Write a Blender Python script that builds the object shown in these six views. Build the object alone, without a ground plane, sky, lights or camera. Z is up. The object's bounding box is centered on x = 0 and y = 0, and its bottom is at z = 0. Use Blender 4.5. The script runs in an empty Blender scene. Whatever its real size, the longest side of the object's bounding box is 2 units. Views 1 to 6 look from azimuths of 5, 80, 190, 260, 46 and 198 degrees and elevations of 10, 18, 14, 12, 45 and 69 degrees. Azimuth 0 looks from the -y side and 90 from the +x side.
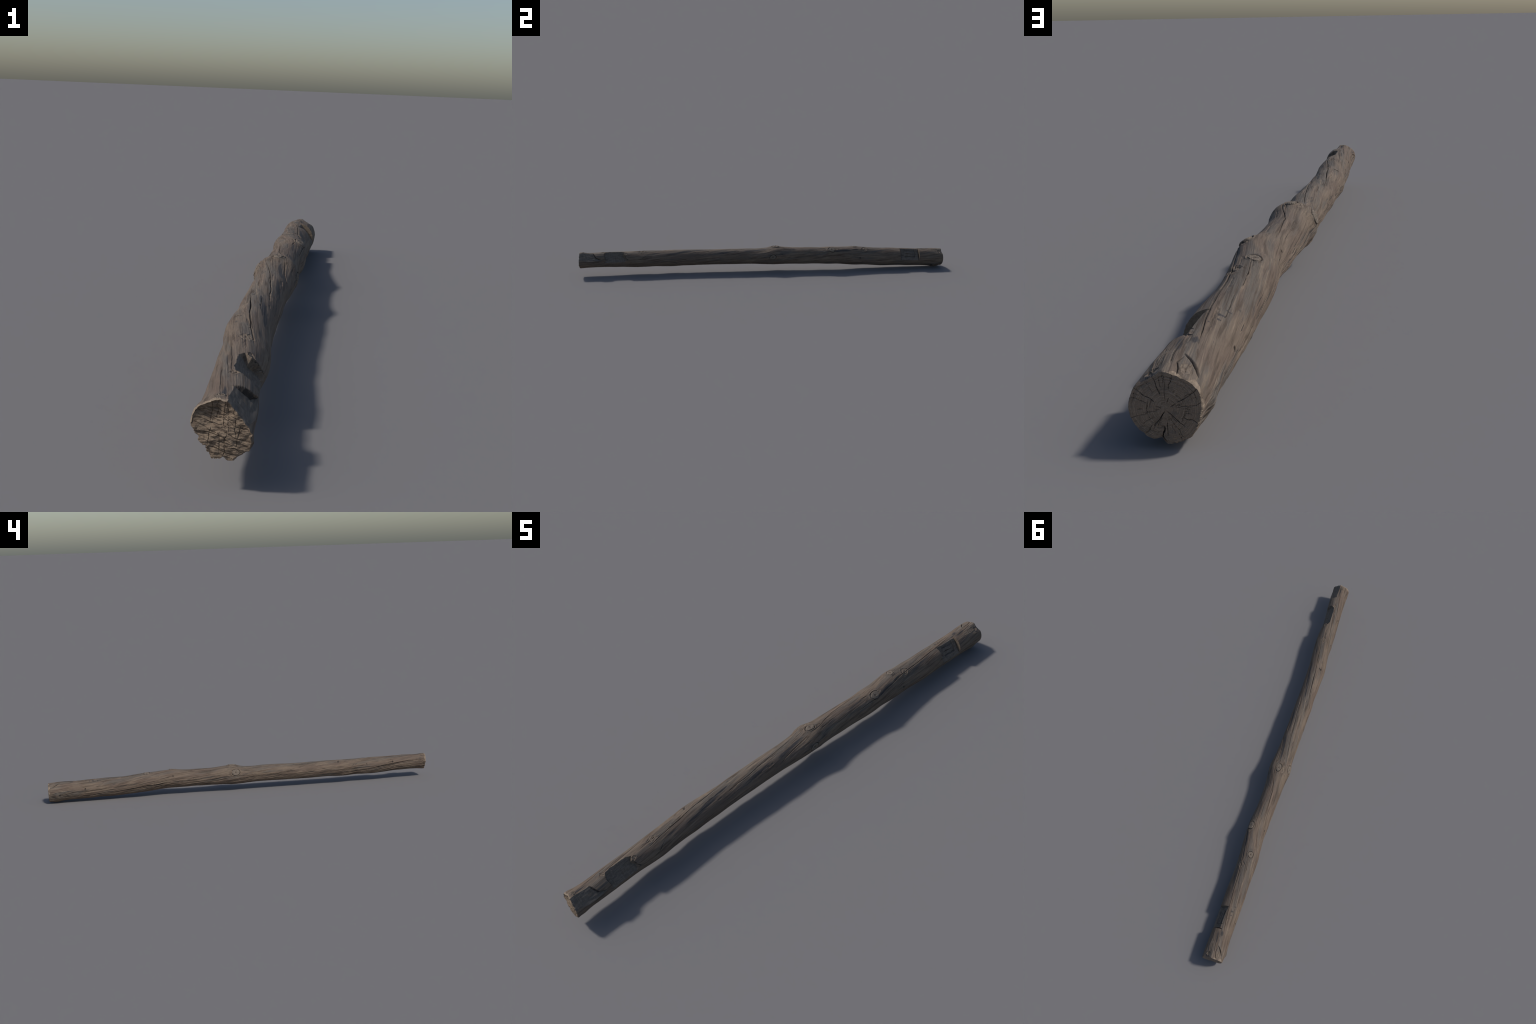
"""Weathered wooden pole: a long, slightly bent trunk with spiral grain, sawn end,
hacked end, two carpentry notches, a hewn face, knots, scars and drying cracks.
One continuous surface is computed on a (length, angle) grid, then its faces are
separated by region into named parts that share border vertices and normals."""
import bpy, math
import numpy as np

RNG = np.random.default_rng(7)
TWIST = 125.0                      # spiral grain, degrees per metre
NT, NY = 560, 1640                 # columns round the trunk, rows along it

# ------------------------------------------------------------------ spine and sections
# y (m); centre x, z; mean radius; 2nd and 3rd harmonics of the section (cos, sin), all in mm
SECTIONS = np.array([
    (-1.00, 8.4, 81.7, 40.3, 0.8, -0.8, -0.6, -0.4), (-0.95, 5.4, 80.1, 38.1, 0.7, -0.1, -0.4, 0.7),
    (-0.90, 6.1, 82.0, 38.2, 0.3, 0.1, -0.9, -0.4), (-0.85, 2.9, 81.2, 37.9, -0.9, -1.3, -0.6, -0.5),
    (-0.80, 0.4, 80.9, 37.9, -2.0, -1.0, -1.2, -0.8), (-0.75, -2.2, 79.3, 39.0, -2.0, 0.3, -0.4, -0.3),
    (-0.70, -0.8, 78.0, 41.5, -0.9, 1.3, 0.7, 0.1), (-0.65, -2.4, 77.9, 41.8, -1.1, -0.5, 0.8, -0.5),
    (-0.60, -3.0, 79.9, 39.2, -1.0, -2.2, 1.3, 0.6), (-0.55, -8.0, 77.4, 41.0, -1.8, -0.9, 0.0, 1.1),
    (-0.50, -11.4, 76.9, 42.7, -0.5, -2.0, -0.5, -0.5), (-0.45, -9.0, 80.7, 39.9, -1.0, -1.9, -0.1, 0.6),
    (-0.40, -9.5, 78.2, 40.5, -1.2, -1.1, -0.9, 0.0), (-0.35, -7.6, 79.1, 38.9, -1.5, -0.2, 0.8, 0.1),
    (-0.30, -9.9, 78.5, 40.8, 0.3, 0.3, 0.0, 0.5), (-0.25, -6.7, 79.4, 40.8, -0.1, -0.1, 0.4, 1.0),
    (-0.20, -7.6, 79.4, 40.4, -1.1, -0.5, 0.0, 0.9), (-0.15, -5.9, 79.4, 41.3, -0.4, 0.5, -0.7, 0.6),
    (-0.10, -5.2, 80.4, 41.6, -0.6, 0.4, 0.1, 0.3), (-0.05, -4.4, 77.4, 41.0, 0.4, -1.2, 1.0, 0.1),
    (0.00, -2.2, 77.4, 43.7, 0.7, -0.8, 0.8, 1.1), (0.05, -3.4, 83.0, 49.9, -0.4, 0.6, 0.0, 1.0),
    (0.10, -1.1, 80.6, 45.0, -1.7, 0.1, -0.3, -0.2), (0.15, -2.5, 78.7, 42.8, -1.4, -1.1, -0.4, 0.5),
    (0.20, 0.6, 78.2, 42.7, -1.6, -1.7, -0.9, -0.1), (0.25, 1.1, 79.0, 42.1, -1.8, -2.1, -1.3, -0.2),
    (0.30, 4.8, 75.8, 43.0, -0.2, -0.4, 0.2, -0.9), (0.35, 7.6, 79.5, 46.0, -1.3, -1.4, -1.7, 0.1),
    (0.40, 8.2, 79.6, 43.7, -1.8, 0.5, -1.2, 0.9), (0.45, 5.0, 75.2, 45.1, -1.3, -2.4, -1.3, 0.1),
    (0.50, 1.1, 72.5, 47.6, -2.8, -3.5, -1.1, 0.3), (0.55, 0.2, 67.8, 45.1, -1.3, -1.7, -1.2, -0.7),
    (0.60, 1.2, 64.8, 45.0, -1.5, -3.9, -0.5, 0.4), (0.65, 3.4, 61.3, 45.9, -1.6, -2.4, -0.4, -0.2),
    (0.70, 2.7, 62.2, 46.8, -1.1, -1.2, 0.4, 0.3), (0.75, 3.3, 59.9, 45.2, -0.5, -0.7, -0.4, -0.6),
    (0.80, 4.8, 58.3, 46.9, -0.4, -1.0, -0.2, 0.0), (0.85, 4.0, 56.3, 45.7, -0.2, -0.3, -0.6, 0.6),
    (0.90, 5.4, 56.6, 45.6, -0.6, -1.0, -0.5, 0.2), (0.95, 4.6, 52.8, 49.2, -0.6, -1.5, -1.7, -0.6),
    (1.00, 5.3, 52.5, 50.0, -1.5, -0.8, 0.9, 0.2)])
_s = SECTIONS.copy()
SECTIONS[1:-1, 1:] = 0.18 * _s[:-2, 1:] + 0.64 * _s[1:-1, 1:] + 0.18 * _s[2:, 1:]     # ease the measured sections
SECTIONS[21, 1:] = _s[21, 1:]                                                         # but keep the knot whorl's collar
# outlines of the two ends: angle (deg, 0 = +x, 90 = up), radius (mm) from the section centre
HACKED_OUTLINE = [(9, 33.3), (53, 28.9), (71, 33.8), (76, 39.0), (93, 39.7), (107, 42.0), (119, 41.4), (136, 42.6), (149, 44.6),
                  (161, 44.4), (173, 43.5), (183, 40.1), (199, 35.2), (225, 34.4), (242, 38.6), (252, 39.6), (269, 38.1),
                  (279, 41.1), (296, 36.6), (309, 39.4), (323, 38.8), (341, 39.7), (350, 37.7)]
SAWN_OUTLINE = [(0, 47.2), (17, 46.1), (38, 46.0), (48, 43.6), (65, 42.4), (85, 48.2), (108, 45.6), (132, 47.9), (147, 48.7),
                (168, 46.9), (189, 45.2), (208, 44.2), (232, 46.2), (254, 46.0), (269, 47.7), (279, 41.2), (292, 46.0),
                (311, 45.2), (328, 46.0), (344, 46.9)]


def catmull(t, ts, vs):
    """Smooth curve through control points (uniform or not), numpy."""
    ts, vs = np.asarray(ts, float), np.asarray(vs, float)
    m = np.gradient(vs, ts)
    i = np.clip(np.searchsorted(ts, t) - 1, 0, len(ts) - 2)
    h = ts[i + 1] - ts[i]
    u = np.clip((t - ts[i]) / h, 0, 1)
    return ((2 * u**3 - 3 * u**2 + 1) * vs[i] + (u**3 - 2 * u**2 + u) * h * m[i]
            + (3 * u**2 - 2 * u**3) * vs[i + 1] + (u**3 - u**2) * h * m[i + 1])


def ring_curve(deg, pts):
    a = np.array(sorted(pts), float)
    a = np.vstack([a[-3:] - [360, 0], a, a[:3] + [360, 0]])
    return np.interp(np.mod(deg, 360), a[:, 0], a[:, 1]) * 0.6 / 1000 + catmull(np.mod(deg, 360), a[:, 0], a[:, 1]) * 0.4 / 1000


def sstep(a, b, x):
    t = np.clip((x - a) / (b - a), 0, 1)
    return t * t * (3 - 2 * t)


def adiff(a, b):
    return np.mod(a - b + 180, 360) - 180


# ------------------------------------------------------------------ noise
def _hash(i, j, k, seed):
    h = (i.astype(np.int64) * 374761393 + j.astype(np.int64) * 668265263 + k.astype(np.int64) * 2147483647 + seed * 1274126177) & 0xFFFFFFFF
    h = ((h ^ (h >> 13)) * 1274126177) & 0xFFFFFFFF
    return ((h ^ (h >> 16)) & 0xFFFFFF) / 0xFFFFFF * 2 - 1


def vnoise(x, y, z, seed=0):
    xi, yi, zi = np.floor(x), np.floor(y), np.floor(z)
    fx, fy, fz = x - xi, y - yi, z - zi
    fx, fy, fz = (f * f * f * (f * (f * 6 - 15) + 10) for f in (fx, fy, fz))
    out = 0
    for dx in (0, 1):
        for dy in (0, 1):
            for dz in (0, 1):
                w = (fx if dx else 1 - fx) * (fy if dy else 1 - fy) * (fz if dz else 1 - fz)
                out = out + w * _hash(xi + dx, yi + dy, zi + dz, seed)
    return out


def fbm(x, y, z, seed=0, octaves=3):
    out, amp = 0, 1.0
    for o in range(octaves):
        out = out + amp * vnoise(x * 2**o, y * 2**o, z * 2**o, seed + 17 * o)
        amp *= 0.5
    return out


# ------------------------------------------------------------------ features
KNOTS = [  # y, angle, half length, half width (m), height, tilt along y, collar height, collar spread
    (0.056, 87, 0.019, 0.011, 0.0016, 0.14, 0.0000, 2.0),
    (0.363, 55, 0.019, 0.013, 0.0024, 0.24, 0.0010, 1.9),
    (0.498, 102, 0.014, 0.011, 0.0004, 0.08, 0.0004, 2.2),
    (0.043, 158, 0.021, 0.016, 0.0014, -0.03, 0.0004, 1.6),
    (0.036, 3, 0.016, 0.013, 0.0004, 0.00, 0.0000, 2.0),
    (-0.976, 97, 0.007, 0.006, 0.0004, 0.00, 0.0006, 1.8)]
BUMPS = [  # y, angle, spread y, spread angle, height
    (0.956, 188, 0.012, 13, 0.0038), (0.340, 45, 0.018, 20, 0.0012), (0.470, 118, 0.015, 14, 0.0012),
    (0.075, 330, 0.016, 18, 0.0012), (0.565, 255, 0.018, 20, 0.0012), (-0.505, 130, 0.020, 18, 0.0010),
    (-0.875, 100, 0.012, 14, 0.0010), (0.30, 75, 0.012, 10, 0.0008), (0.09, 150, 0.02, 20, -0.0012),
    (0.958, 287, 0.020, 30, 0.0052), (-0.664, 32, 0.016, 13, 0.0014)]
SCARS = [  # y, angle, half length, half width deg, depth, groove direction (deg), grooves
    (-0.664, 86, 0.018, 15, 0.0016, 35, 5), (0.552, 72, 0.016, 15, 0.0022, 60, 3),
    (0.542, 54, 0.014, 9, 0.0016, -30, 3), (0.973, 117, 0.016, 10, 0.0010, 20, 3),
    (0.982, 60, 0.012, 12, 0.0020, 50, 2), (0.945, 66, 0.036, 10, 0.0008, 8, 4), (-0.752, 62, 0.009, 9, 0.0016, -60, 2),
    (0.060, 112, 0.014, 11, 0.0012, 40, 3), (0.388, 62, 0.008, 10, 0.0010, 45, 2), (-0.866, 88, 0.009, 9, 0.0018, -30, 2)]
HOLES = [(0.812, 168, 0.0036, 0.004), (0.366, 152, 0.003, 0.003), (-0.802, 157, 0.0042, 0.004), (-0.658, 157, 0.003, 0.002),
         (-0.503, 121, 0.0046, 0.004), (0.522, 358, 0.004, 0.002), (0.934, 308, 0.006, 0.004), (-0.508, 111, 0.003, 0.002),
         (0.94, 196, 0.005, 0.003)]
CRACKS = [  # polyline of (y, angle); half width, depth (m)
    ([(-.685, 65), (-.645, 72), (-.59, 82), (-.547, 84), (-.513, 87), (-.465, 94), (-.42, 99), (-.37, 108), (-.256, 129)], .0016, .0040),
    ([(-.60, 78), (-.55, 80), (-.52, 82)], .0012, .002),
    ([(-.347, 56), (-.295, 63), (-.258, 66), (-.207, 75), (-.182, 79), (-.096, 93), (-.041, 104), (.03, 120)], .0014, .0036),
    ([(.04, 68), (.067, 66), (.096, 74), (.175, 98), (.215, 102), (.303, 116)], .0014, .0032),
    ([(-.125, 24), (-.094, 36), (-.031, 54), (.04, 68)], .0012, .0022),
    ([(.384, 37), (.425, 45), (.468, 52), (.529, 63), (.569, 66), (.644, 76), (.74, 84.5), (.79, 91), (.87, 105), (.926, 118)], .0015, .0036),
    ([(.874, 80), (.918, 83), (.974, 90)], .0013, .0028), ([(.501, 96), (.575, 106), (.653, 114)], .0011, .0022),
    ([(.67, 108), (.74, 117), (.79, 122)], .0009, .0014),
    ([(.70, 211), (.671, 209), (.589, 204), (.515, 196), (.44, 195), (.38, 190)], .0030, .0052),
    ([(-.45, 232), (-.588, 212), (-.68, 195), (-.775, 177), (-.895, 160), (-.953, 157), (-.985, 174)], .0034, .0060),
    ([(-.62, 214), (-.72, 196), (-.80, 186)], .0024, .0036),
    ([(.934, 101), (.940, 108), (.948, 118), (.960, 129), (.977, 139)], .0030, .0065),
    ([(.943, 102), (.964, 99), (.998, 109)], .0012, .003),
    ([(-.629, 50), (-.642, 40), (-.65, 33), (-.667, 18), (-.685, 14), (-.684, 26)], .0011, .0022),
    ([(.056, 37), (.052, 17), (.030, -2), (.006, -10)], .0011, .0018),
    ([(-.922, 84), (-.916, 62), (-.911, 44), (-.905, 31), (-.88, 15)], .0022, .0060),
    ([(-.867, 66), (-.862, 40), (-.857, 8)], .0012, .0030),
    ([(-.768, 70), (-.752, 34), (-.748, 8)], .0012, .0030), ([(-.755, 30), (-.735, 2)], .0014, .003),
    ([(-.795, 122), (-.79, 134), (-.797, 150)], .0008, .0012),
    ([(.999, 278), (.96, 274), (.90, 268), (.85, 266)], .0024, .0060),
    ([(-1.0, 292), (-.95, 300), (-.88, 306)], .0024, .0050), ([(-1.0, 226), (-.94, 236), (-.85, 246)], .0024, .0050),
    ([(.35, 70), (.33, 74), (.30, 76)], .0012, .002), ([(.365, 38), (.34, 40), (.31, 38), (.25, 30)], .0010, .0016),
    ([(.30, 58), (.22, 46), (.14, 36)], .0009, .0014), ([(-.45, 70), (-.38, 78), (-.33, 82)], .0010, .0014),
    ([(-.70, 112), (-.78, 100), (-.88, 92)], .0010, .0014), ([(-.95, 105), (-.90, 112), (-.82, 118)], .0010, .0012),
    ([(.61, 72), (.68, 78), (.73, 82)], .0008, .0012)]


def polyline_field(pts, half, depth, Y, T, Rm, jitter_seed):
    """Groove depth of a tapering crack; returns (row slice, depth array)."""
    p = np.array(pts, float)
    # resample and let it wander a little
    seg = np.r_[0, np.cumsum(np.hypot(np.diff(p[:, 0]), np.radians(np.diff(p[:, 1])) * 0.042))]
    n = max(6, int(seg[-1] / 0.006))
    t = np.linspace(0, seg[-1], n)
    q = np.c_[np.interp(t, seg, p[:, 0]), np.interp(t, seg, p[:, 1])]
    r = np.random.default_rng(jitter_seed)
    q[1:-1, 1] += np.convolve(r.normal(0, 0.55, n), [.25, .5, .25], "same")[1:-1]
    taper = np.sin(np.pi * (0.04 + 0.94 * np.linspace(0, 1, n))) ** 0.6 * (0.75 + 0.5 * r.random(n))
    rows = np.where((Y[:, 0] > q[:, 0].min() - 0.012) & (Y[:, 0] < q[:, 0].max() + 0.012))[0]
    if not len(rows):
        return None
    r0, r1 = rows[0], rows[-1] + 1
    mid = (q[:, 1].min() + q[:, 1].max()) / 2
    span = (q[:, 1].max() - q[:, 1].min()) / 2 + 20
    cols = np.where(np.abs(adiff(T[0], mid)) < span)[0]
    yy = Y[r0:r1][:, cols]
    tt = mid + adiff(T[r0:r1][:, cols], mid)
    rm = Rm[r0:r1][:, cols]
    best = np.zeros_like(yy)
    for i in range(n - 1):
        rr = np.where((yy[:, 0] > min(q[i, 0], q[i + 1, 0]) - 0.011) & (yy[:, 0] < max(q[i, 0], q[i + 1, 0]) + 0.011))[0]
        if not len(rr):
            continue
        s = slice(rr[0], rr[-1] + 1)
        k = np.radians(1) * rm[s]
        ay, at = yy[s] - q[i, 0], (tt[s] - q[i, 1]) * k
        by, bt = q[i + 1, 0] - q[i, 0], (q[i + 1, 1] - q[i, 1]) * k
        u = np.clip((ay * by + at * bt) / (by * by + bt * bt + 1e-12), 0, 1)
        d = np.hypot(ay - u * by, at - u * bt)
        w = taper[i] + (taper[i + 1] - taper[i]) * u
        best[s] = np.maximum(best[s], depth * w * np.exp(-(d / (half * 0.55 * (0.35 + 0.65 * w))) ** 2))
    return r0, r1, cols, best


# ------------------------------------------------------------------ trunk surface
N1 = dict(y0=-0.864, y1=-0.757, ang=36, d=0.0245)     # open notch near the hacked end
N2 = dict(y0=0.753, y1=0.860, ang=35, d=0.0305)       # square notch near the sawn end
rows = np.linspace(-1, 1, NY)
extra = [v + o for v in (N1["y0"], N1["y1"], N2["y0"], N2["y1"]) for o in (-0.0009, -0.0003, 0.0003, 0.0009)]
rows = np.sort(np.r_[rows, extra])
NY = len(rows)
theta = np.arange(NT) * 360.0 / NT
S, T = np.meshgrid(rows, theta, indexing="ij")

sec = [catmull(rows, SECTIONS[:, 0], SECTIONS[:, i])[:, None] / 1000 for i in range(1, 8)]
CX, CZ, R0 = sec[0], sec[1], sec[2]
rad = np.radians(T)
R = R0 + sec[3] * np.cos(2 * rad) + sec[4] * np.sin(2 * rad) + sec[5] * np.cos(3 * rad) + sec[6] * np.sin(3 * rad)
wa, wb = sstep(-0.93, -0.995, S), sstep(0.93, 0.992, S)
end_a = ring_curve(theta, HACKED_OUTLINE)[None, :]
end_b = ring_curve(theta, SAWN_OUTLINE)[None, :]
# end outlines were measured about their own centres
R = R * (1 - wa) + wa * end_a
R = R * (1 - wb) + wb * end_b
R += wa * sstep(185, 215, T) * (0.0012 * np.sin(np.radians(T * 9)) + 0.0014 * fbm(np.cos(rad) * 5, S * 20, np.sin(rad) * 5, 85))
Rm = R.copy()

# grain coordinates: follow the spiral
psi = np.radians(T - TWIST * S)
GX, GZ = np.cos(psi), np.sin(psi)

for y, a, sy, sa, h in BUMPS:
    R += h * np.exp(-((S - y) / sy) ** 2 - (adiff(T, a) / sa) ** 2)

# gentle lumpiness, long ripples of the grain, and the eroded, fissured belly side
R += 0.0007 * fbm(GX * 1.6, S * 9, GZ * 1.6, 3)
streak = fbm(GX * 9, S * 5, GZ * 9, 11, 3)
R += 0.0003 + 0.00022 * streak
fine = 1 - np.abs(vnoise(GX * 26, S * 9, GZ * 26, 23))
R -= 0.00022 * fine**3
edge = 168 + 9 * np.sin(S * 13) + 6 * np.sin(S * 31 + 1)
belly = sstep(-6, 14, adiff(T, edge)) * sstep(112, 70, adiff(T, edge))
rough = fbm(GX * 12, S * 22, GZ * 12, 31, 3)
ridged = 1 - np.abs(fbm(GX * 8, S * 14, GZ * 8, 41, 2))
R += 0.0004 + belly * (0.0010 + 0.0008 * rough - 0.0016 * np.clip(ridged, 0, 1) ** 4)
# faint cross-grain adze ripples on top
R += 0.00025 * sstep(0.2, 0.8, vnoise(GX * 3, S * 30, GZ * 3, 51)) * vnoise(GX * 6, S * 120, GZ * 6, 52)

label = np.zeros(R.shape, int)      # 0 trunk, 1 crack, 2 hewn_face, 3/4 notch, 5 scar, 10+ knots
# ---- knots
for i, (y, a, hy, hw, h, tilt, ch, cs) in enumerate(KNOTS):
    v, u = S - y, np.radians(adiff(T, a)) * R0
    rho = np.hypot(v / hy, u / hw) * (1 + 0.05 * np.sin(2 * np.arctan2(u, v) + i) + 0.025 * np.sin(3 * np.arctan2(u, v) + 2 * i))
    R += ch * np.exp(-(np.maximum(rho - 0.9, 0) / (cs - 1)) ** 2)
    disc = sstep(1.06, 0.92, rho)
    R += 0.0011 * np.exp(-((rho - 1.32) / 0.14) ** 2) * (i < 5)          # ringed collar
    R += disc * (h + tilt * v * 0.5 - 0.0016 * sstep(0.75, 0.0, rho)) - 0.0026 * np.exp(-((rho - 1.06) / 0.085) ** 2)
    R += disc * 0.00035 * np.sin(rho * 22) + disc * 0.0005 * vnoise(v * 500, u * 500, 0 * u + i, 61)
    label[rho < 1.0] = 10 + i
    label[(rho >= 1.0) & (rho < 1.10) & (np.sin(3 * np.arctan2(u, v) + 1.7 * i) > -0.35) & (i < 5)] = 1
# ---- scars: splintered dents
for i, (y, a, hy, hw, dep, gdir, gn) in enumerate(SCARS):
    v, u = (S - y) / hy, adiff(T, a) / hw
    g = np.radians(gdir)
    across = u * np.cos(g) - v * np.sin(g)
    wob = 0.22 * vnoise(v * 2.5 + i, u * 2.5, 0 * u, 71)
    rho = np.maximum(np.abs(v * np.cos(g) + u * np.sin(g)) * 0.9 + 0.25 * np.abs(across), np.abs(across)) + wob
    m = sstep(1.0, 0.72, rho)
    saw = np.mod(across * gn * 0.5 + 0.3 * v + 0.2 * wob, 1.0)
    R -= m * dep * (0.35 + 0.65 * saw) - 0.35 * dep * np.exp(-((rho - 1.05) / 0.12) ** 2)
    sel = (rho < 0.86) & (label == 0)
    label[sel] = 5
# ---- torn flakes along the notched side: one sharp edge, fading the other way
for i in range(46):
    y, a = RNG.uniform(-0.72, 0.93), RNG.uniform(5, 125)
    L, W, dep = RNG.uniform(0.012, 0.045), RNG.uniform(5, 14), RNG.uniform(0.0006, 0.0018)
    k = np.where(np.abs(rows - y) < 1.4 * L)[0]
    Sk, Tk = S[k], T[k]
    v, u = (Sk - y) / L, adiff(Tk - TWIST * (Sk - y), a) / W
    rag = 0.25 * vnoise(Sk * 120 + i, Tk * 0.25, 0 * Sk, 73)
    side_ = sstep(-0.03, 0.05, u + rag * 0.4) * sstep(1.0, 0.05, u + rag)
    R[k] -= dep * side_ * sstep(1.0, 0.6, np.abs(v) + rag)
# ---- one lip of each long crack stands proud of the other
for pts, half, dep in CRACKS[:10]:
    p = np.array(sorted(pts))
    off = np.radians(adiff(T, np.interp(S, p[:, 0], p[:, 1]))) * R0
    on = sstep(p[0, 0], p[0, 0] + 0.03, S) * sstep(p[-1, 0], p[-1, 0] - 0.03, S)
    R += on * np.where(off > 0, -0.0009 * np.exp(-np.abs(off) / 0.010), 0.0006 * np.exp(-np.abs(off) / 0.005))
# ---- cracks, fissures, hair cracks
CR = np.zeros_like(R)
CD = np.zeros_like(R)                                # share of a crack's own depth, for the dark bottoms
cracks = list(CRACKS)
for i in range(150):                                  # belly fissures
    y = RNG.uniform(-0.97, 0.95)
    L = RNG.uniform(0.025, 0.12)
    a = RNG.normal(205, 22)
    cracks.append(([(y - L / 2, a - TWIST * 0.7 * L / 2), (y, a + RNG.normal(0, 2)), (y + L / 2, a + TWIST * 0.7 * L / 2)], RNG.uniform(.0012, .0021), RNG.uniform(.0012, .0030)))
for i in range(120):                                  # hair cracks anywhere
    y = RNG.uniform(-0.98, 0.97)
    L = RNG.uniform(0.03, 0.15)
    a = RNG.uniform(0, 360)
    cracks.append(([(y - L / 2, a - TWIST * L / 2), (y + L / 2, a + TWIST * L / 2)], RNG.uniform(.0005, .0009), RNG.uniform(.0004, .0010)))
for i, (pts, half, dep) in enumerate(cracks):
    f = polyline_field(pts, half, dep, S, T, Rm, 100 + i)
    if f:
        r0, r1, cols, best = f
        CR[r0:r1, cols] = np.maximum(CR[r0:r1, cols], best)
        if dep > 0.0009:
            CD[r0:r1, cols] = np.maximum(CD[r0:r1, cols], best / dep)
for y, a, r, dep in HOLES:
    d = np.hypot(S - y, np.radians(adiff(T, a)) * R0 * (0.9 + 0.2 * vnoise(S * 200, T * 0.15, 0 * S, 81)))
    CR = np.maximum(CR, dep * np.exp(-(d / r) ** 4))
    CD = np.maximum(CD, np.exp(-(d / r) ** 4))
# raised lips beside the big cracks are left to the noise; cut the grooves
R -= CR

# ---- carpentry: plane cuts
jag = vnoise(GX * 10, S * 3, GZ * 10, 91)
jag2 = vnoise(GX * 25, S * 3, GZ * 25, 92)


def wall(mask_lo, mask_hi, w=0.0007):
    return sstep(mask_lo - w, mask_lo + w, S) * sstep(mask_hi + w, mask_hi - w, S)


def plane(ang, d):
    c = np.cos(np.radians(adiff(T, ang)))
    return np.where(c > 0.15, d / np.maximum(c, 0.15), 9.0)


tang = np.sin(np.radians(T - 36)) * R                      # across the cut, + is up
# hewn face at the hacked end, stopped by a lip
stop = np.interp(T, [0, 11, 15, 31, 44, 62, 80, 90, 360], [-.862, -.868, -.882, -.907, -.911, -.916, -.922, -.925, -.862])
stop = np.where(T > 300, -.862, stop) + 0.0012 * jag
d = 0.0288 + (S + 1) * 0.020 + 0.0005 * vnoise(S * 60, tang * 200, 0 * S, 93) + 0.0003 * vnoise(S * 150, tang * 90, 0 * S, 94)
cut = plane(42, d)
m = sstep(0.0009, -0.0009, S - stop) * (cut < R)
R_new = np.where(m > 0, R * (1 - m) + cut * m, R)
label[(m > 0.5) & (R - cut > 0.0003)] = 2
label[(m > 0.02) & (m < 0.97) & (R - cut > 0.0006)] = 6
R = R_new
# open notch
lo = N1["y0"] + np.interp(T, [0, 10, 65, 90, 360], [.008, .007, -.001, .012, .008]) * (T < 180) + 0.0012 * jag
ragged = fbm(np.cos(rad) * 3.2, 0.31 + 0 * S, np.sin(rad) * 3.2, 88, 3)
lo = lo + 0.0022 * ragged
hi = N1["y1"] + 0.0030 * ragged + np.interp(T, [0, 30, 54, 64, 76, 90], [.004, .004, -.006, -.006, -.001, -.02]) * (T < 180)
d = N1["d"] + 0.0016 * sstep(0.012, 0.030, np.abs(tang)) * fbm(S * 60, tang * 60, 0 * S, 87, 3) + 0.0010 * fbm(S * 55, tang * 45, 0 * S, 86, 3) + 0.0008 * vnoise(S * 40, tang * 90, 0 * S, 95) + 0.0004 * vnoise(S * 140, tang * 300, 0 * S, 96) + 0.10 * np.abs(S + 0.81) ** 2 * 3 + 0.0012 * sstep(-0.008, -0.022, tang) * (1 + vnoise(S * 90, tang * 160, 0 * S, 97))
cut = plane(N1["ang"], d)
m = sstep(lo - 0.0008, lo + 0.0008, S) * sstep(hi + 0.0022, hi - 0.0018, S) * (cut < R)
R_new = np.where(m > 0, R * (1 - m) + cut * m, R)
label[(m > 0.5) & (R - cut > 0.0003)] = 3
label[(m > 0.004) & (m < 0.985) & (R - cut > 0.0006)] = 7
R = R_new
# square notch with chiselled steps
v = S - N2["y0"]
d = N2["d"] + 0.0012 + 0.0003 * vnoise(S * 90, tang * 260, 0 * S, 98) + 0.0004 * vnoise(S * 25, tang * 500, 0 * S, 89)
wav = tang + 0.09 * (v - 0.05) + 0.0014 * vnoise(S * 70, tang * 40, 0 * S, 90)
across = sstep(0.021, 0.025, v) * sstep(0.085, 0.081, v)
for g0, gw, gd, va, vb in ((0.027, 0.0030, 0.0050, .024, .082), (0.0070, 0.0024, 0.0050, .028, .074), (-0.0150, 0.0034, 0.0065, .026, .084)):   # grooves left by the chisel
    d = d - sstep(va - .003, va + .004, v) * sstep(vb + .003, vb - .003, v) * gd * (0.75 + 0.4 * vnoise(S * 60, 0 * S + g0 * 900, 0 * S, 84)) * np.exp(-((wav - g0) / gw) ** 4)
d = d + across * 0.0012 * sstep(-0.012, 0.002, wav - 0.0075)                                        # upper plank stands proud
d = d - 0.0022 * np.exp(-((v - 0.083) / 0.0016) ** 2) * sstep(-0.020, -0.016, tang)
strip = sstep(0.083, 0.086, v) * sstep(0.104, 0.101, v) * sstep(-0.021, -0.018, tang)
d = d + strip * (0.0016 + 0.0004 * np.sin(v * 900)) - 0.0050 * np.exp(-((v - 0.1055) / 0.0022) ** 2)
d = d + 0.0012 * np.exp(-((v - 0.020) / 0.0026) ** 2) - 0.0040 * np.exp(-((v - 0.012) / 0.006) ** 2 - ((tang + 0.007) / 0.005) ** 2) - 0.0030 * np.exp(-((v - 0.002) / 0.003) ** 2)
d = d + 0.0022 * sstep(-0.017, -0.024, tang)                                                        # ledge along the lower edge
cut = plane(N2["ang"], d)
m = wall(N2["y0"] + 0.0002 * jag, N2["y1"] + 0.0002 * jag2, 0.0005) * (cut < R) * (np.abs(adiff(T, 35)) < 62)
R_new = np.where(m > 0, R * (1 - m) + cut * m, R)
label[(m > 0.5) & (R - cut > 0.0003)] = 4
label[(m > 0.004) & (m < 0.985) & (R - cut > 0.0006)] = 8
R = R_new
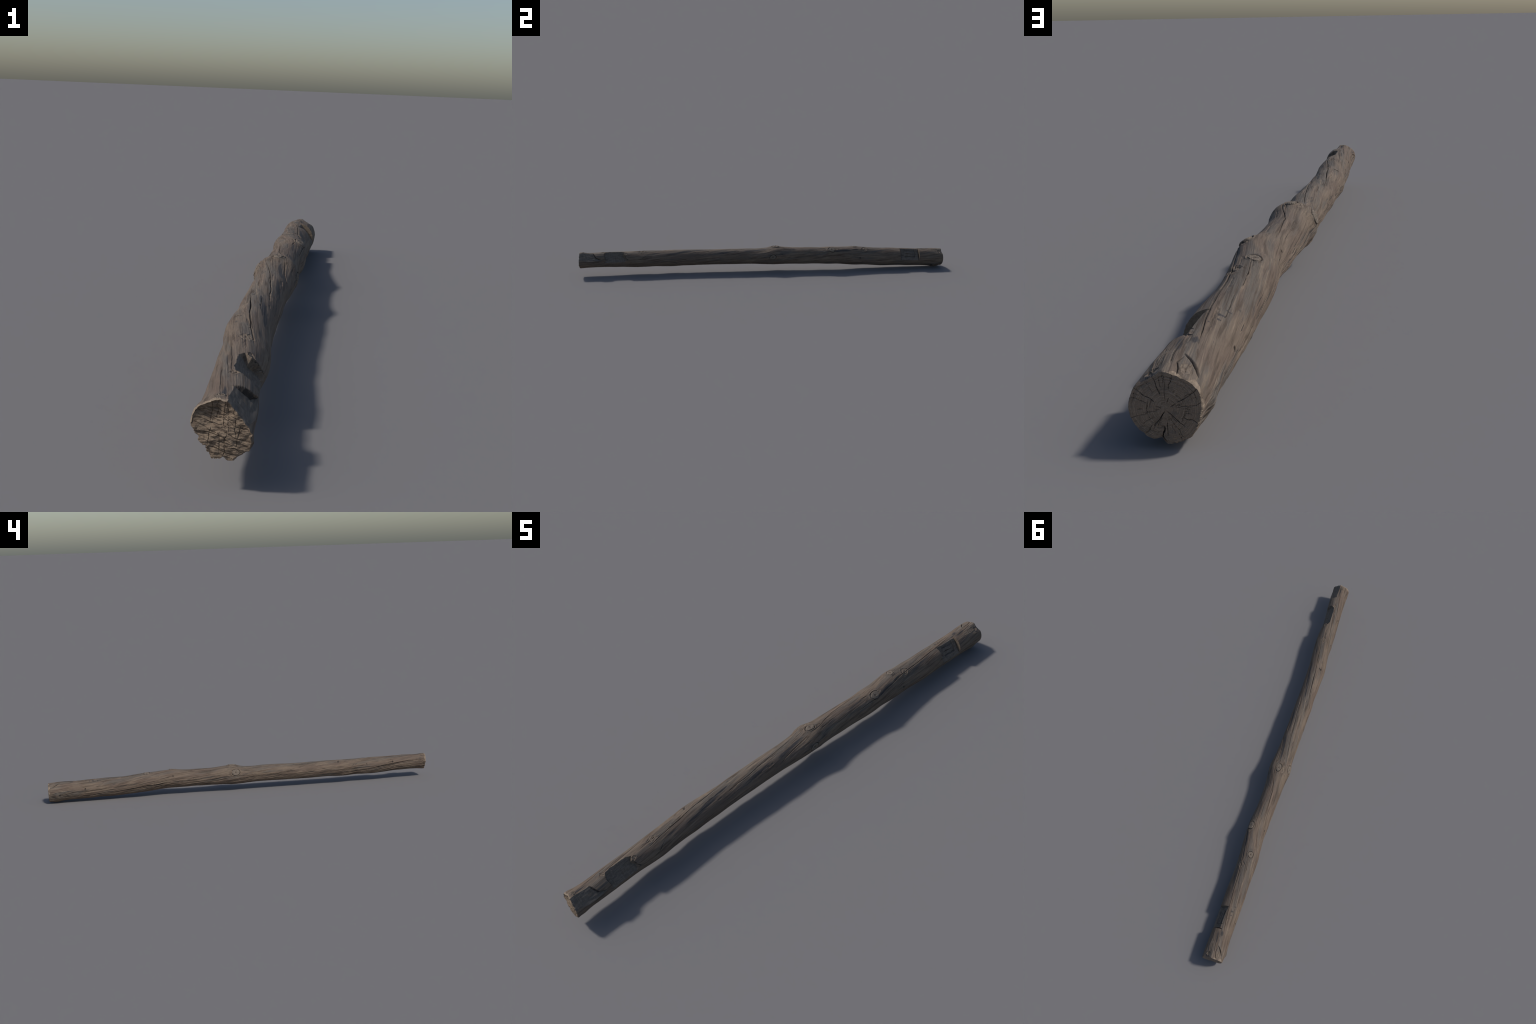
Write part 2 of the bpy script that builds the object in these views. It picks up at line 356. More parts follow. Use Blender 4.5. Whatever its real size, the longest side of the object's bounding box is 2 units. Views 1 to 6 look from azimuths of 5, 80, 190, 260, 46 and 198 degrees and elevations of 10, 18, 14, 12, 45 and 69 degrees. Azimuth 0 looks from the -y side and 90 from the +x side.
label[(CD > 0.50) & (label < 2)] = 1
label[(CR > 0.0016) & ((label == 5) | (label >= 10))] = 1
label[(CR > 0.0035) & (label == 2)] = 1

# ---- end rims: where the trunk stops, and a worn bevel
hack_edge = -0.9905 - 0.0042 * np.cos(np.radians(theta)) - 0.0012 * np.sin(np.radians(theta)) + 0.0016 * vnoise(np.cos(np.radians(theta)) * 4, np.sin(np.radians(theta)) * 4, 0 * theta, 101)
saw_edge = 0.9960 + 0.0012 * np.cos(np.radians(theta)) - 0.0012 * np.exp(-(adiff(theta, 60) / 25) ** 2) * 4 - 0.0030 * np.exp(-(adiff(theta, 275) / 40) ** 2)
Y = S + sstep(-0.95, -1.0, S) * (hack_edge[None, :] + 1) + sstep(0.95, 1.0, S) * (saw_edge[None, :] - 1)
bev_b = np.clip((Y - (saw_edge[None, :] - 0.0045)) / 0.0045, 0, 1)
R -= bev_b**2 * (0.0014 + 0.0007 * fbm(GX * 7, S * 30, GZ * 7, 102))
bev_a = np.clip(((hack_edge[None, :] + 0.003) - Y) / 0.003, 0, 1)
R -= bev_a**2 * (0.0010 + 0.0009 * fbm(GX * 6, S * 30, GZ * 6, 103))

rim_a = (Y - hack_edge[None, :]) < (0.0035 + 0.0045 * fbm(GX * 4, S * 9, GZ * 4, 104, 4)) * sstep(62, 82, T) * sstep(185, 160, T)
rim_b = (saw_edge[None, :] - Y) < (0.0030 + 0.0055 * fbm(GX * 4, S * 9, GZ * 4, 105, 4)) * sstep(70, 88, T) * sstep(215, 170, T)
label[(rim_a | rim_b) & ((label == 0) | (label == 5))] = 9
R -= 0.0005 * (label == 9)
X = CX + R * np.cos(rad)
Z = CZ + R * np.sin(rad)
side = np.stack([X, Y, Z], -1)


# ------------------------------------------------------------------ end caps (polar grids)
def cap(border, centre, height, J):
    """Rings from the border inwards; height(x, z, rho, ang) gives the y offset from the blended border plane."""
    rings = []
    cy = border[:, 1].mean()
    for j in range(1, J):
        rho = 1 - j / J
        xz = centre[None, :] + rho * (border[:, [0, 2]] - centre[None, :])
        y = cy + (border[:, 1] - cy) * rho
        rings.append(np.stack([xz[:, 0], y, xz[:, 1]], -1))
    g = np.array(rings)
    rho = (1 - np.arange(1, J) / J)[:, None] * np.ones(len(border))
    ang = np.degrees(np.arctan2(g[..., 2] - centre[1], g[..., 0] - centre[0]))
    dy, lab = height(g[..., 0] - centre[0], g[..., 2] - centre[1], rho, ang)
    g[..., 1] += dy * sstep(1.0, 0.97, rho)
    mid = g[-1].mean(0)
    return g, mid, lab


PITH = np.array([0.0049, 0.0508])
RADIAL = [(92, .25, 1, .8, 1), (80, .55, 1, .9, 1.3), (66, .72, 1, .6, .8), (112, .45, 1, 1.0, 1.4), (128, .6, 1, .7, 1), (146, .35, 1, 1.0, 1.6),
          (162, .5, 1, .9, 1.3), (176, .75, 1, .5, .7), (190, .2, .62, .8, 1.1), (196, .5, 1, .8, 1.2), (214, .4, .8, .8, 1), (230, .6, 1, .9, 1.3), (238, .05, .45, 1.2, 1.8),
          (262, .55, 1, 1.6, 3.5), (272, .35, .75, 1.0, 1.4), (318, .05, .7, 1.0, 1.6), (300, .5, .95, .8, 1.1), (338, .55, 1, 1.1, 1.6), (12, .3, 1, .9, 1.2),
          (356, .7, 1, .6, .8), (34, .35, 1, 1.0, 1.4), (50, .6, .95, .6, .8), (24, .65, .9, .5, .7)]
RINGS = [(.80, 60, 118, .7), (.62, 100, 150, .6), (.52, 150, 215, .8), (.70, 140, 185, .6), (.40, 20, 70, .6), (.58, 200, 262, .7), (.34, 160, 240, .5),
         (.74, 20, 48, .7), (.66, 296, 330, .7), (.47, 270, 322, .6), (.82, 190, 236, .6), (.28, 240, 300, .5), (.56, -14, 16, .6), (.88, 100, 140, .5)]
# both lists read as seen from the sawn side, where +x lies to the left
RADIAL = [(180 - a, *r) for a, *r in RADIAL]
RINGS = [(p, 180 - c, 180 - b, w) for p, b, c, w in RINGS]


def sawn(x, z, rho, ang):
    h = 0.0014 * (1 - rho**2) + 0.00025 * np.sin(rho * 120 + 2 * vnoise(x * 60, z * 60, 0 * x, 111))
    c = np.zeros_like(h)
    for k, (a, s0, s1, w, dp) in enumerate(RADIAL):
        off = np.radians(adiff(ang, a + 2 * vnoise(rho * 6, 0 * rho + k, 0 * rho, 112))) * rho * 0.045
        along = sstep(s0 - .04, s0 + .08, rho) * sstep(s1 + .05, s1 - .03, rho)
        c = np.maximum(c, along * dp * 0.0010 * np.exp(-(off / (w * 0.00044)) ** 2) * (np.abs(adiff(ang, a)) < 60))
    for k, (p, a0, a1, w) in enumerate(RINGS):
        off = (rho - p - 0.015 * vnoise(ang / 9, 0 * ang + k, 0 * ang, 113)) * 0.045
        mid, half = (a0 + a1) / 2, (a1 - a0) / 2
        c = np.maximum(c, 0.0012 * w * np.exp(-(off / 0.00045) ** 2) * sstep(half + 4, half - 4, np.abs(adiff(ang, mid))))
    r_ = np.random.default_rng(5)
    for k in range(60):                               # fine checks
        a, s0 = r_.uniform(0, 360), r_.uniform(0.15, 0.9)
        s1 = min(1.0, s0 + r_.uniform(0.08, 0.3))
        off = np.radians(adiff(ang, a + 2 * vnoise(rho * 9, 0 * rho + k, 0 * rho, 115))) * rho * 0.045
        c = np.maximum(c, 0.00075 * (k % 2)  * sstep(s0 - .03, s0 + .03, rho) * sstep(s1 + .03, s1 - .03, rho) * np.exp(-(off / 0.00042) ** 2) * (np.abs(adiff(ang, a)) < 60))
        h -= 0.00055 * sstep(s0 - .03, s0 + .03, rho) * sstep(s1 + .03, s1 - .03, rho) * np.exp(-(off / 0.00040) ** 2) * (np.abs(adiff(ang, a)) < 60)
    for k in range(34):
        p, a, w = r_.uniform(0.15, 0.97), r_.uniform(0, 360), r_.uniform(6, 26)
        off = (rho - p - 0.01 * vnoise(ang / 9, 0 * ang + k, 0 * ang, 116)) * 0.045
        c = np.maximum(c, 0.00075 * (k % 3 > 0) * np.exp(-(off / 0.00042) ** 2) * sstep(w + 3, w - 3, np.abs(adiff(ang, a))))
        h -= 0.00050 * np.exp(-(off / 0.00040) ** 2) * sstep(w + 3, w - 3, np.abs(adiff(ang, a)))
    h += 0.0004 * fbm(x * 120, z * 120, 0 * x, 114)
    h -= 0.004 * sstep(0.9, 1.0, rho) * np.exp(-(adiff(ang, 276) / 7) ** 2)
    return h - c, c > 0.00060


def hacked(x, z, rho, ang):
    # split wood: terraces running across, sinking to the right; a hollow under the upper rim
    q = z + 0.30 * x
    warp = 0.0022 * fbm(x * 60, z * 60, 0 * x, 121)
    t = (q + warp + 0.004 * vnoise(x * 25, z * 25, 0 * x, 127)) / 0.0085
    step = np.mod(t, 1.0)
    amp = 0.6 + 0.8 * vnoise(x * 45, np.floor(t) * 3.1, 0 * x, 122)
    h = 0.0012 * amp * (step - 0.5)
    h += 0.0011 * fbm(x * 110, z * 240, 0 * x, 123) + 0.0012 * fbm(x * 40, z * 50, 0 * x, 124)
    ux, uz = x + 0.010, z - 0.018
    h += 0.0070 * np.exp(-(ux / 0.022) ** 2 - (uz / 0.014) ** 2)          # inwards (+y)
    h -= 0.0030 * np.exp(-((x - 0.004) / 0.03) ** 2 - ((z + 0.018) / 0.018) ** 2)
    c = np.zeros_like(h)
    for k, (x0, za, zb, lean) in enumerate([(-0.017, .008, .04, .1), (-0.009, .012, .04, .05), (0.000, .004, .04, .05), (0.008, -.002, .04, -.1),
                                            (0.017, -.01, .03, -.1), (0.005, -.035, -.004, .08), (-0.016, -.02, .0, .1), (0.022, -.02, .005, .2), (-0.006, -.03, -.01, -.1)]):
        off = x - x0 - lean * z - 0.0012 * vnoise(z * 140, 0 * z + k, 0 * z, 125)
        c = np.maximum(c, 0.0013 * np.exp(-(off / 0.00042) ** 2) * sstep(za - .004, za + .003, z) * sstep(zb + .004, zb - .003, z))
    for k, (q0, xa, xb) in enumerate([(.020, -.02, .02), (.011, -.012, .03), (.002, -.02, .004), (-.004, .0, .035), (-.012, -.025, .01), (-.02, -.01, .03), (-.028, -.015, .015)]):
        off = q - q0 - 0.0022 * vnoise(x * 120, 0 * x + k, 0 * x, 126)
        c = np.maximum(c, 0.0016 * np.exp(-(off / 0.0006) ** 2) * sstep(xa - .005, xa + .004, x) * sstep(xb + .005, xb - .004, x))
    return h + c, c > 0.00142


b_lo, b_hi = side[0], side[-1]
cap_a, mid_a, crack_a = cap(b_lo, np.array([0.0067, 0.083]), hacked, 84)
cap_b, mid_b, crack_b = cap(b_hi, PITH, sawn, 84)

# ------------------------------------------------------------------ one vertex pool, faces with labels
verts = [side.reshape(-1, 3)]
nv = NY * NT


def quads_grid(idx):
    """idx (rows, cols) wrapped in cols -> quads"""
    a, b = idx[:-1], idx[1:]
    return np.stack([a, np.roll(a, -1, 1), np.roll(b, -1, 1), b], -1).reshape(-1, 4)


side_idx = np.arange(nv).reshape(NY, NT)
quads = [quads_grid(side_idx)[:, ::-1]]
lab4 = np.stack([label[:-1], np.roll(label[:-1], -1, 1), np.roll(label[1:], -1, 1), label[1:]], -1).reshape(-1, 4)
flabel = [np.max(np.where(lab4 == 1, 0, lab4), 1)]
flabel[0] = np.where((lab4 == 1).sum(1) >= 2, 1, flabel[0])
tris, tlabel = [], []
for g, mid, crk, first, lab, flip in ((cap_a, mid_a, crack_a, side_idx[0], 100, False), (cap_b, mid_b, crack_b, side_idx[-1], 200, True)):
    J = len(g)
    idx = np.vstack([first[None], nv + np.arange(J * NT).reshape(J, NT)])
    verts += [g.reshape(-1, 3), mid[None]]
    q = quads_grid(idx)
    cl = np.vstack([np.zeros((1, NT), bool), crk])
    c4 = np.stack([cl[:-1], np.roll(cl[:-1], -1, 1), np.roll(cl[1:], -1, 1), cl[1:]], -1).reshape(-1, 4).sum(1)
    quads.append(q[:, ::-1] if flip is True else q)
    flabel.append(np.where(c4 >= 3, lab + 1, lab))
    c = nv + J * NT
    t = np.stack([idx[-1], np.roll(idx[-1], -1), np.full(NT, c)], -1)
    tris.append(t[:, ::-1] if flip is True else t)
    tlabel.append(np.full(NT, lab))
    nv = c + 1
V = np.vstack(verts)
# seat the finished surface in the frame (the heel near the sawn end touches the ground)
V[:, 2] -= V[:, 2].min()
V[:, 1] = (V[:, 1] - (V[:, 1].min() + V[:, 1].max()) / 2) * (2.0 / np.ptp(V[:, 1]))
Q, QL = np.vstack(quads), np.concatenate(flabel)
TR, TL = np.vstack(tris), np.concatenate(tlabel)

# orientation check and smooth vertex normals of the whole body
nq = np.cross(V[Q[:, 2]] - V[Q[:, 0]], V[Q[:, 3]] - V[Q[:, 1]])
out = V[Q[:len(quads[0])]].mean(1)
axis_x, axis_z = np.interp(out[:, 1], rows, CX[:, 0]), np.interp(out[:, 1], rows, CZ[:, 0])
if ((out[:, 0] - axis_x) * nq[:len(out), 0] + (out[:, 2] - axis_z) * nq[:len(out), 2]).sum() < 0:
    n0 = len(quads[0])
    Q[:n0] = Q[:n0, ::-1]
    nq[:n0] *= -1
n0, n1 = len(quads[0]), len(quads[0]) + len(quads[1])
half_t = len(TR) // 2
if nq[n0:n1, 1].sum() > 0:
    Q[n0:n1], TR[:half_t] = Q[n0:n1, ::-1], TR[:half_t, ::-1]
    nq[n0:n1] *= -1
if nq[n1:, 1].sum() < 0:
    Q[n1:], TR[half_t:] = Q[n1:, ::-1], TR[half_t:, ::-1]
    nq[n1:] *= -1
nt_ = np.cross(V[TR[:, 1]] - V[TR[:, 0]], V[TR[:, 2]] - V[TR[:, 0]])


def group_normals(labels):
    """smooth normals over one group of regions; sharp creases stay where the groups meet"""
    n = np.zeros_like(V)
    qs, ts = np.isin(QL, labels), np.isin(TL, labels)
    for k in range(4):
        for c in range(3):
            n[:, c] += np.bincount(Q[qs, k], nq[qs, c], len(V))
    for k in range(3):
        for c in range(3):
            n[:, c] += np.bincount(TR[ts, k], nt_[ts, c], len(V))
    return n / (np.linalg.norm(n, axis=1, keepdims=True) + 1e-20)


GROUPS = [[0, 1, 5, 9] + [10 + i for i in range(len(KNOTS))], [2], [3], [4], [6], [7], [8], [100, 101], [200, 201]]
NORMALS = {}
for grp in GROUPS:
    vn = group_normals(grp)
    for lab in grp:
        NORMALS[lab] = vn

# ------------------------------------------------------------------ materials


class Nodes:
    def __init__(self, name):
        self.mat = bpy.data.materials.new(name)
        self.mat.use_nodes = True
        self.t = self.mat.node_tree
        self.t.nodes.clear()
        self.out = self.t.nodes.new("ShaderNodeOutputMaterial")
        self.coord = self.t.nodes.new("ShaderNodeTexCoord").outputs["Object"]

    def link(self, node, i, v):
        if v is None:
            return
        if hasattr(v, "is_linked"):
            self.t.links.new(v, node.inputs[i])
        else:
            node.inputs[i].default_value = v

    def math(self, op, a, b=None, c=None, clamp=False):
        n = self.t.nodes.new("ShaderNodeMath")
        n.operation, n.use_clamp = op, clamp
        for i, v in enumerate((a, b, c)):
            self.link(n, i, v)
        return n.outputs[0]

    def vec(self, x, y, z):
        n = self.t.nodes.new("ShaderNodeCombineXYZ")
        for i, v in enumerate((x, y, z)):
            self.link(n, i, v)
        return n.outputs[0]

    def split(self, v):
        n = self.t.nodes.new("ShaderNodeSeparateXYZ")
        self.link(n, 0, v)
        return n.outputs

    def noise(self, v, scale, detail=4, rough=0.55, dist=0.0):
        n = self.t.nodes.new("ShaderNodeTexNoise")
        self.link(n, "Vector", v)
        n.inputs["Scale"].default_value, n.inputs["Detail"].default_value = scale, detail
        n.inputs["Roughness"].default_value, n.inputs["Distortion"].default_value = rough, dist
        return n.outputs[0]

    def ramp(self, f, lo, hi, smooth=True):
        n = self.t.nodes.new("ShaderNodeMapRange")
        n.interpolation_type = "SMOOTHSTEP" if smooth else "LINEAR"
        self.link(n, 0, f)
        n.inputs[1].default_value, n.inputs[2].default_value = lo, hi
        return n.outputs[0]

    def mix(self, f, a, b):
        n = self.t.nodes.new("ShaderNodeMix")
        n.data_type = "RGBA"
        self.link(n, 0, f)
        for i, v in ((6, a), (7, b)):
            self.link(n, i, v if hasattr(v, "is_linked") else (*v, 1.0))
        return n.outputs[2]

    def scale(self, col, f):
        n = self.t.nodes.new("ShaderNodeMix")
        n.data_type, n.blend_type = "RGBA", "MULTIPLY"
        n.inputs[0].default_value = 1.0
        self.link(n, 6, col)
        self.link(n, 7, self.vec(f, f, f))
        return n.outputs[2]

    def curve(self, v, pts, lo, hi):
        """piecewise curve of y through pts [(y, value)] with values inside lo..hi"""
        n = self.t.nodes.new("ShaderNodeFloatCurve")
        c = n.mapping.curves[0]
        q = [((y + 1) / 2, (a - lo) / (hi - lo)) for y, a in pts]
        c.points[0].location, c.points[-1].location = q[0], q[-1]
        for p in q[1:-1]:
            c.points.new(*p)
        n.mapping.update()
        self.link(n, "Value", self.math("MULTIPLY_ADD", v, 0.5, 0.5))
        return self.math("MULTIPLY_ADD", n.outputs[0], hi - lo, lo)

    def finish(self, col, rough=0.85, height=None, bump=0.4, dist=0.002, spec=0.25):
        b = self.t.nodes.new("ShaderNodeBsdfPrincipled")
        self.link(b, "Base Color", col)
        self.link(b, "Roughness", rough)
        b.inputs["Specular IOR Level"].default_value = spec
        if height is not None:
            k = self.t.nodes.new("ShaderNodeBump")
            k.inputs["Strength"].default_value, k.inputs["Distance"].default_value = bump, dist
            self.link(k, "Height", height)
            self.t.links.new(k.outputs[0], b.inputs["Normal"])
        self.t.links.new(b.outputs[0], self.out.inputs[0])
        return self.mat

    def grain(self):
        """offsets from the bent spine, unwound by the spiral: (a, y, b), angle along the grain (deg), angle"""
        x, y, z = self.split(self.coord)
        st = SECTIONS[::3]
        xo = self.math("SUBTRACT", x, self.curve(y, [(r[0], r[1] / 1000) for r in st], -0.02, 0.02))
        zo = self.math("SUBTRACT", z, self.curve(y, [(r[0], (r[2]) / 1000 - 0.004) for r in st], 0.03, 0.1))
        ang = self.math("MULTIPLY", y, math.radians(-TWIST))
        cs, sn = self.math("COSINE", ang), self.math("SINE", ang)
        a = self.math("SUBTRACT", self.math("MULTIPLY", xo, cs), self.math("MULTIPLY", zo, sn))
        b = self.math("ADD", self.math("MULTIPLY", xo, sn), self.math("MULTIPLY", zo, cs))
        theta = self.math("MULTIPLY", self.math("ARCTAN2", zo, xo), 180 / math.pi)
        return a, y, b, theta


TAN, GREY, DARK = (0.168, 0.127, 0.094), (0.106, 0.096, 0.085), (0.040, 0.039, 0.042)
PINK, CREAM, BROWN = (0.140, 0.102, 0.078), (0.262, 0.200, 0.143), (0.070, 0.050, 0.036)
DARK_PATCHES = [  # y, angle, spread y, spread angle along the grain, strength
    (-0.43, 67, .050, 9, 1.0), (-0.37, 80, .035, 6, .9), (-0.07, 64, .060, 8, 1.0), (-0.03, 72, .04, 6, .9), (-0.49, 54, .05, 8, .8),
    (0.43, 50, .05, 9, .8), (0.62, 62, .07, 8, .7), (0.13, 60, .05, 8, .6), (-0.22, 52, .08, 9, .7), (0.90, 84, .035, 10, .7), (0.985, 55, .012, 14, 1.2),
    (0.88, 100, .012, 8, .8), (0.772, 109, .004, 10, .62), (0.807, 103, .004, 7, .62), (0.79, 112, .003, 6, .62), (0.721, 129, .006, 6, .62), (0.748, 118, .003, 9, .62),
    (-0.955, 95, .03, 8, .7), (-0.79, 108, .04, 8, .6), (-0.60, 60, .04, 8, .6), (0.27, 72, .06, 8, .6), (0.50, 62, .03, 6, .7)]


def trunk_material():
    n = Nodes("weathered_wood")
    a, y, b, th = n.grain()
    streak = n.noise(n.vec(a, n.math("MULTIPLY", y, 0.05), b), 160, 5, 0.6, 0.3)
    fibre = n.noise(n.vec(a, n.math("MULTIPLY", y, 0.03), b), 620, 4, 0.65)
    band = n.noise(n.vec(a, n.math("MULTIPLY", y, 0.10), b), 48, 4, 0.55, 0.4)
    patch = n.noise(n.vec(a, n.math("MULTIPLY", y, 0.35), b), 22, 4, 0.6, 0.6)
    speck = n.noise(n.coord, 420, 4, 0.7)
    col = n.mix(n.ramp(patch, 0.38, 0.62), TAN, PINK)
    # bleached grey streaks along the crown of the pole
    crown = n.math("MULTIPLY", n.ramp(n.math("ABSOLUTE", n.math("SUBTRACT", th, 88)), 62, 18), 0.75)
    greyness = n.math("ADD", n.ramp(band, 0.50, 0.66), n.math("MULTIPLY", crown, n.ramp(band, 0.36, 0.58)), clamp=True)
    col = n.mix(n.math("MULTIPLY", greyness, 0.70), col, GREY)
    col = n.mix(n.math("MULTIPLY", n.ramp(streak, 0.55, 0.70), 0.65), col, CREAM)
    col = n.mix(n.math("MULTIPLY", n.ramp(streak, 0.50, 0.34), 0.75), col, BROWN)
    dark = None
    psi = n.math("MULTIPLY_ADD", y, -TWIST, th)
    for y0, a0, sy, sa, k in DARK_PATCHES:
        u = n.math("MULTIPLY_ADD", y, 1 / sy, -y0 / sy)
        v = n.math("MULTIPLY_ADD", psi, 1 / sa, -(a0 - TWIST * y0) / sa)
        e = n.math("ADD", n.math("MULTIPLY", u, u), n.math("MULTIPLY", v, v))
        g = n.math("MULTIPLY", n.math("EXPONENT", n.math("MULTIPLY", e, -1.0)), k * 1.15)
        dark = g if dark is None else n.math("MAXIMUM", dark, g)
    dark = n.ramp(n.math("ADD", dark, n.math("MULTIPLY_ADD", streak, 2.2, -1.1)), 0.30, 0.70)
    col = n.mix(n.math("MULTIPLY", dark, 0.85), col, DARK)
    blot = n.ramp(n.noise(n.vec(a, n.math("MULTIPLY", y, 0.16), b), 70, 5, 0.65, 0.8), 0.60, 0.72)
    col = n.mix(n.math("MULTIPLY", blot, 0.7), col, DARK)
    f = n.math("MULTIPLY_ADD", fibre, 0.9, 0.50)
    f = n.math("MULTIPLY", f, n.math("MULTIPLY_ADD", speck, 0.30, 0.85))
    col = n.scale(col, f)
    h = n.math("ADD", n.math("MULTIPLY", fibre, 0.7), n.math("MULTIPLY", streak, 1.0))
    return n.finish(col, n.math("MULTIPLY_ADD", band, 0.2, 0.72), h, 0.5, 0.0016)


def crack_material():
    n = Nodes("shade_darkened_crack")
    a, y, b, th = n.grain()
    k = n.noise(n.vec(a, n.math("MULTIPLY", y, 0.1), b), 300, 4, 0.6)
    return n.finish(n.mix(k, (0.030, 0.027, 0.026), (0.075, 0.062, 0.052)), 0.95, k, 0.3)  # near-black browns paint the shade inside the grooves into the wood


def cut_material(name, c0, c1, c2, lines):
    """hewn or chiselled wood: grey, with the tool's cross lines and some rot brown"""
    n = Nodes(name)
    a, y, b, th = n.grain()
    g = n.noise(n.vec(a, n.math("MULTIPLY", y, 0.15), b), 260, 5, 0.65)
    tool = n.noise(n.vec(n.math("MULTIPLY", a, 0.1), y, n.math("MULTIPLY", b, 0.1)), lines, 3, 0.6)
    p = n.noise(n.coord, 60, 5, 0.65, 0.5)
    col = n.mix(n.ramp(g, 0.35, 0.65), c0, c1)
    col = n.mix(n.math("MULTIPLY", n.ramp(p, 0.55, 0.72), 0.8), col, c2)
    col = n.scale(col, n.math("MULTIPLY_ADD", tool, 0.7, 0.65))
    return n.finish(col, 0.9, n.math("ADD", g, tool), 0.5, 0.0012)


def scar_material():
    n = Nodes("splintered_wood")
    a, y, b, th = n.grain()
    g = n.noise(n.vec(a, n.math("MULTIPLY", y, 0.3), b), 330, 5, 0.7)
    p = n.noise(n.coord, 130, 4, 0.6)
    col = n.mix(n.ramp(g, 0.3, 0.6), BROWN, (0.185, 0.146, 0.112))
    col = n.mix(n.math("MULTIPLY", n.ramp(p, 0.58, 0.72), 0.6), col, GREY)
    return n.finish(col, 0.88, g, 0.6, 0.0015)


def knot_material(i, centre):
    n = Nodes("knot_wood")
    x, y, z = n.split(n.coord)
    dx, dy, dz = (n.math("SUBTRACT", v, float(c)) for v, c in zip((x, y, z), centre))
    r = n.math("SQRT", n.math("ADD", n.math("ADD", n.math("MULTIPLY", dx, dx), n.math("MULTIPLY", dy, dy)), n.math("MULTIPLY", dz, dz)))
    w = n.noise(n.coord, 130, 4, 0.6)
    ring = n.math("SINE", n.math("MULTIPLY_ADD", w, 7.0, n.math("MULTIPLY", r, 2300.0)))
    spoke = n.noise(n.coord, 420, 3, 0.6)
    col = n.mix(n.math("MULTIPLY_ADD", ring, 0.5, 0.5), (0.150, 0.122, 0.098), (0.200, 0.163, 0.128))
    col = n.mix(n.ramp(r, 0.006, 0.0), col, BROWN)
    col = n.mix(n.math("MULTIPLY", n.ramp(w, 0.55, 0.7), 0.7), col, GREY)
    col = n.scale(col, n.math("MULTIPLY_ADD", spoke, 0.8, 0.6))
    return n.finish(col, 0.85, n.math("ADD", ring, spoke), 0.4, 0.001)


def sawn_material():
    n = Nodes("end_grain")
    x, y, z = n.split(n.coord)
    px, pz = n.math("SUBTRACT", x, PITH_W[0]), n.math("SUBTRACT", z, PITH_W[1])
    wob = n.noise(n.coord, 45, 3, 0.5)
    r = n.math("SQRT", n.math("ADD", n.math("MULTIPLY", px, px), n.math("MULTIPLY", pz, pz)))
    r = n.math("MULTIPLY_ADD", wob, 0.009, r)
    ang = n.math("ARCTAN2", pz, px)
    ring = n.math("SINE", n.math("MULTIPLY", r, 2 * math.pi / 0.0021))
    slow = n.noise(n.vec(n.math("MULTIPLY", r, 1.0), 0.0, 0.0), 420, 3, 0.6)
    ray = n.noise(n.vec(n.math("MULTIPLY", n.math("COSINE", ang), 1.0), n.math("SINE", ang), n.math("MULTIPLY", r, 12.0)), 26, 4, 0.6)
    p = n.noise(n.coord, 70, 5, 0.65)
    sp = n.noise(n.coord, 900, 3, 0.7)
    col = n.mix(n.ramp(slow, 0.35, 0.65), (0.228, 0.165, 0.118), (0.298, 0.220, 0.160))
    col = n.mix(n.math("MULTIPLY", n.ramp(ring, 0.2, 1.0), 0.28), col, (0.110, 0.086, 0.070))
    col = n.mix(n.math("MULTIPLY", n.ramp(p, 0.52, 0.66), 0.5), col, (0.135, 0.112, 0.094))
    col = n.mix(n.ramp(r, 0.006, 0.002), col, (0.08, 0.065, 0.055))
    col = n.scale(col, n.math("MULTIPLY", n.math("MULTIPLY_ADD", ray, 0.7, 0.65), n.math("MULTIPLY_ADD", sp, 0.7, 0.65)))
    return n.finish(col, 0.9, n.math("ADD", n.math("MULTIPLY", ring, 0.3), sp), 0.4, 0.001)


def hacked_material():
    n = Nodes("split_end_grain")
    x, y, z = n.split(n.coord)
    q = n.math("MULTIPLY_ADD", x, 0.22, z)
    lay = n.noise(n.vec(n.math("MULTIPLY", x, 0.25), n.math("MULTIPLY", y, 1.0), q), 330, 5, 0.65, 0.5)
    p = n.noise(n.coord, 90, 5, 0.65, 0.6)
    sp = n.noise(n.coord, 800, 4, 0.7)
    col = n.mix(n.ramp(lay, 0.35, 0.62), (0.125, 0.091, 0.066), (0.262, 0.198, 0.141))
    col = n.mix(n.math("MULTIPLY", n.ramp(p, 0.55, 0.68), 0.7), col, (0.165, 0.130, 0.102))
    col = n.scale(col, n.math("MULTIPLY_ADD", sp, 0.9, 0.55))
    return n.finish(col, 0.9, n.math("ADD", lay, n.math("MULTIPLY", sp, 0.6)), 0.7, 0.002)


shift = np.array([0, 0, 0])
PITH_W = (float(PITH[0] + shift[0]), float(PITH[1] + shift[2]))

# ------------------------------------------------------------------ objects
root = bpy.data.objects.new("wooden_pole", None)
root.empty_display_size = 0.2
bpy.context.scene.collection.objects.link(root)
root["label"] = "long weathered grey-brown wooden pole with notches, knots and cracks"
root["category"] = "wooden pole"


